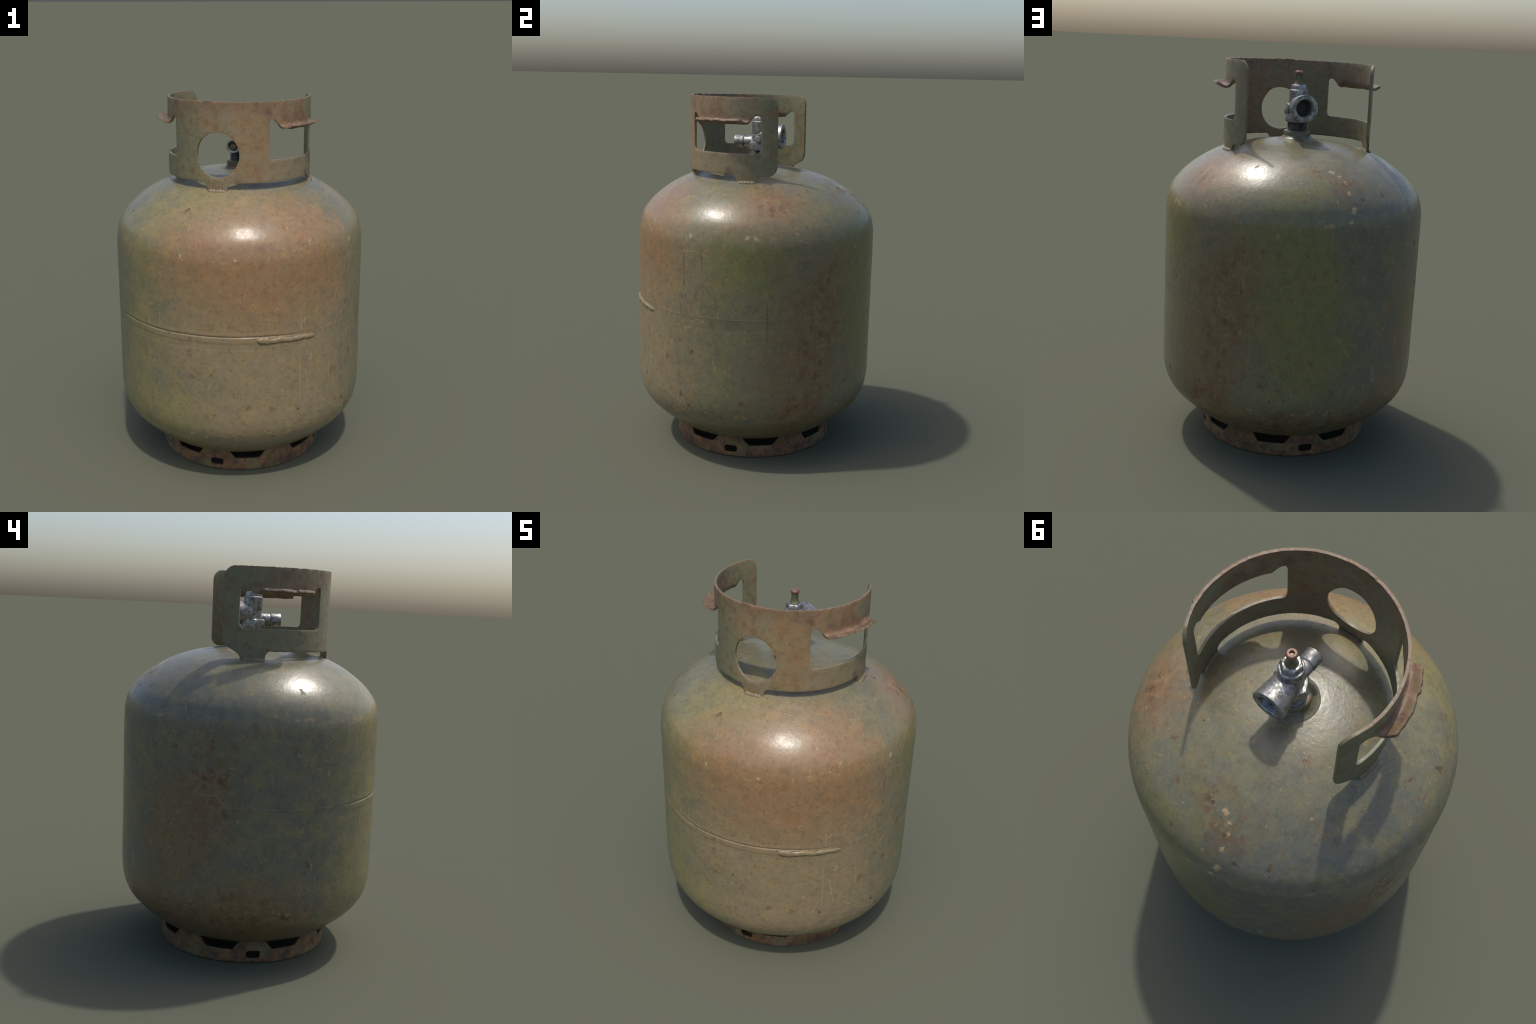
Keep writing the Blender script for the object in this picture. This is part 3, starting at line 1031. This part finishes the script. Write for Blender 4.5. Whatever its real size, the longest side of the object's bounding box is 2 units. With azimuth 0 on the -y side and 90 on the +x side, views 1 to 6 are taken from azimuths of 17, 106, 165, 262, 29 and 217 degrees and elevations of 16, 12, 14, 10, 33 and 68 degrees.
# cast body: a tee of rounded masses fused into one skin
def cast_body():
    bm = bmesh.new()

    def cyl(r1, r2, h, mat):
        bmesh.ops.create_cone(bm, cap_ends=True, segments=48, radius1=r1, radius2=r2, depth=h, matrix=mat)

    cyl(0.050, 0.043, 0.105, Matrix.Translation((VX, VY, 1.748)))
    cyl(0.052, 0.058, 0.055, Matrix.Translation((VX, VY + 0.036, 1.765)) @ to_plus_y)
    cyl(0.036, 0.033, 0.070, Matrix.Translation((VX, VY - 0.055, 1.734)) @ to_minus_y)
    cyl(0.027, 0.022, 0.058, Matrix.Translation((VX + 0.034, VY + 0.006, 1.752)) @ to_plus_x)
    me = bpy.data.meshes.new("valve_body")
    bm.to_mesh(me)
    bm.free()
    ob = add_object("valve_body", me, root, M_METAL)
    r = ob.modifiers.new("fuse", 'REMESH')
    r.mode = 'VOXEL'
    r.voxel_size = 0.0030
    sm = ob.modifiers.new("fillet", 'SMOOTH')
    sm.factor = 0.5
    sm.iterations = 9
    apply_modifiers(ob)
    lifts = [v.normal * (0.0013 * noise.noise(v.co * 45)) for v in ob.data.vertices]
    for v, d in zip(ob.data.vertices, lifts):
        v.co += d
    ob.data.shade_smooth()
    return ob


valve = cast_body()

# outlet with a threaded bore
bore = []
y = 0.0
for i in range(9):
    bore += [(0.0460, 0.152 - 0.0075 * i), (0.0432, 0.152 - 0.0075 * i - 0.0037)]
outlet_rows = bevel_profile([(0.056, 0.050), (0.0600, 0.080), (0.0685, 0.150), (0.0685, 0.1545), (0.0475, 0.1545), (0.0460, 0.1525)], 0.0022)
outlet_rows += bore[1:] + [(0.043, 0.0855)]
put_at(add_object("outlet_socket", lathe("outlet_socket", outlet_rows, 72, wobble=0.0006), valve, M_METAL), (VX, 0, 1.7655), to_plus_y)

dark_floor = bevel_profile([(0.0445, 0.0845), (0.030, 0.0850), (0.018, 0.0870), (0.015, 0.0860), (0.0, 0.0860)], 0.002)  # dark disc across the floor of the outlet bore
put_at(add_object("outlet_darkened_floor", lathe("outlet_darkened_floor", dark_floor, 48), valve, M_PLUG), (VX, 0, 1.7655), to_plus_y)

# side nozzle with a groove and a dark plug in its mouth
noz = bevel_profile([(0.033, 0.020), (0.0335, 0.068), (0.0315, 0.0705), (0.0315, 0.0735), (0.0362, 0.076), (0.0365, 0.128), (0.0275, 0.128), (0.0265, 0.100), (0.0, 0.100)], 0.0018)
put_at(add_object("side_nozzle", lathe("side_nozzle", noz, 56, wobble=0.0006), valve, M_METAL), (VX, 0, 1.734), to_minus_y)
plug = bevel_profile([(0.0, 0.096), (0.024, 0.096), (0.021, 0.119), (0.0, 0.119)], 0.002)
put_at(add_object("nozzle_plug", lathe("nozzle_plug", plug, 48, sides=4), valve, M_PLUG), (VX, 0, 1.734), to_minus_y)

# relief screw boss on the +x flank
relief = bevel_profile([(0.022, 0.030), (0.022, 0.061), (0.0135, 0.0615), (0.0125, 0.055), (0.0, 0.055)], 0.003)
put_at(add_object("relief_screw", lathe("relief_screw", relief, 36), valve, M_METAL), (VX, VY + 0.008, 1.760), to_plus_x)

# hexagon for the spanner, corners towards +-x
hexr = [(0.040, 1.686, 0.4), (0.060, 1.687, 0.55), (0.0665, 1.692, 0.95), (0.0675, 1.698, 1), (0.0675, 1.726, 1), (0.0655, 1.732, 0.9), (0.059, 1.737, 0.5), (0.040, 1.739, 0.4), (0.0, 1.739, 0)]
put_at(add_object("spanner_hexagon", lathe("spanner_hexagon", hexr, 96, sides=6, wobble=0.001), valve, M_METAL, smooth=32), (0.005, VY, 0))

# threaded stub
thread = [(0.0535, 1.630)]
for i in range(9):
    z = 1.6405 + i * 0.0056
    thread += [(0.0515, z), (0.0555, z + 0.0028)]
thread += [(0.052, 1.690), (0.0, 1.690)]
put_at(add_object("threaded_stub", lathe("threaded_stub", thread, 64, wobble=0.0008), valve, M_DARK), (0.0045, 0.010, 0))

# bonnet, gland nut, spindle
bon = bevel_profile([(0.041, 1.770), (0.0478, 1.788), (0.0488, 1.848), (0.0455, 1.8530), (0.0, 1.8525)], 0.003)
put_at(add_object("bonnet", lathe("bonnet", bon, 56, wobble=0.001), valve, M_METAL), (VX, VY + 0.002, 0))
nut = [(0.038, 1.849, 1), (0.0450, 1.850, 1), (0.0450, 1.858, 1), (0.0425, 1.872, 1), (0.0385, 1.8765, 0.8), (0.0335, 1.878, 0.2), (0.0, 1.878, 0)]
put_at(add_object("gland_nut", lathe("gland_nut", nut, 96, sides=6), valve, M_METAL, smooth=32), (VX + 0.001, VY, 0), Matrix.Rotation(18 * D2R, 4, 'Z'))
stem = catmull([(0.0265, 1.874), (0.0255, 1.879), (0.0205, 1.888), (0.0178, 1.900), (0.0175, 1.928), (0.0185, 1.934)], 5).tolist() + [(0.0, 1.934)]
put_at(add_object("spindle", lathe("spindle", stem, 40), valve, M_SPINDLE), (VX + 0.0015, VY, 0))
cap = catmull([(0.0175, 1.929), (0.0205, 1.931), (0.0218, 1.937), (0.0205, 1.944), (0.0160, 1.9475), (0.0105, 1.947)], 5).tolist() + [(0.0085, 1.9445), (0.008, 1.9375), (0.0, 1.937)]
put_at(add_object("spindle_cap", lathe("spindle_cap", cap, 40), valve, M_HEAD), (VX + 0.0015, VY, 0))

# every part keeps the thing's own origin, so object coordinates run through all of them alike
bpy.context.view_layer.update()
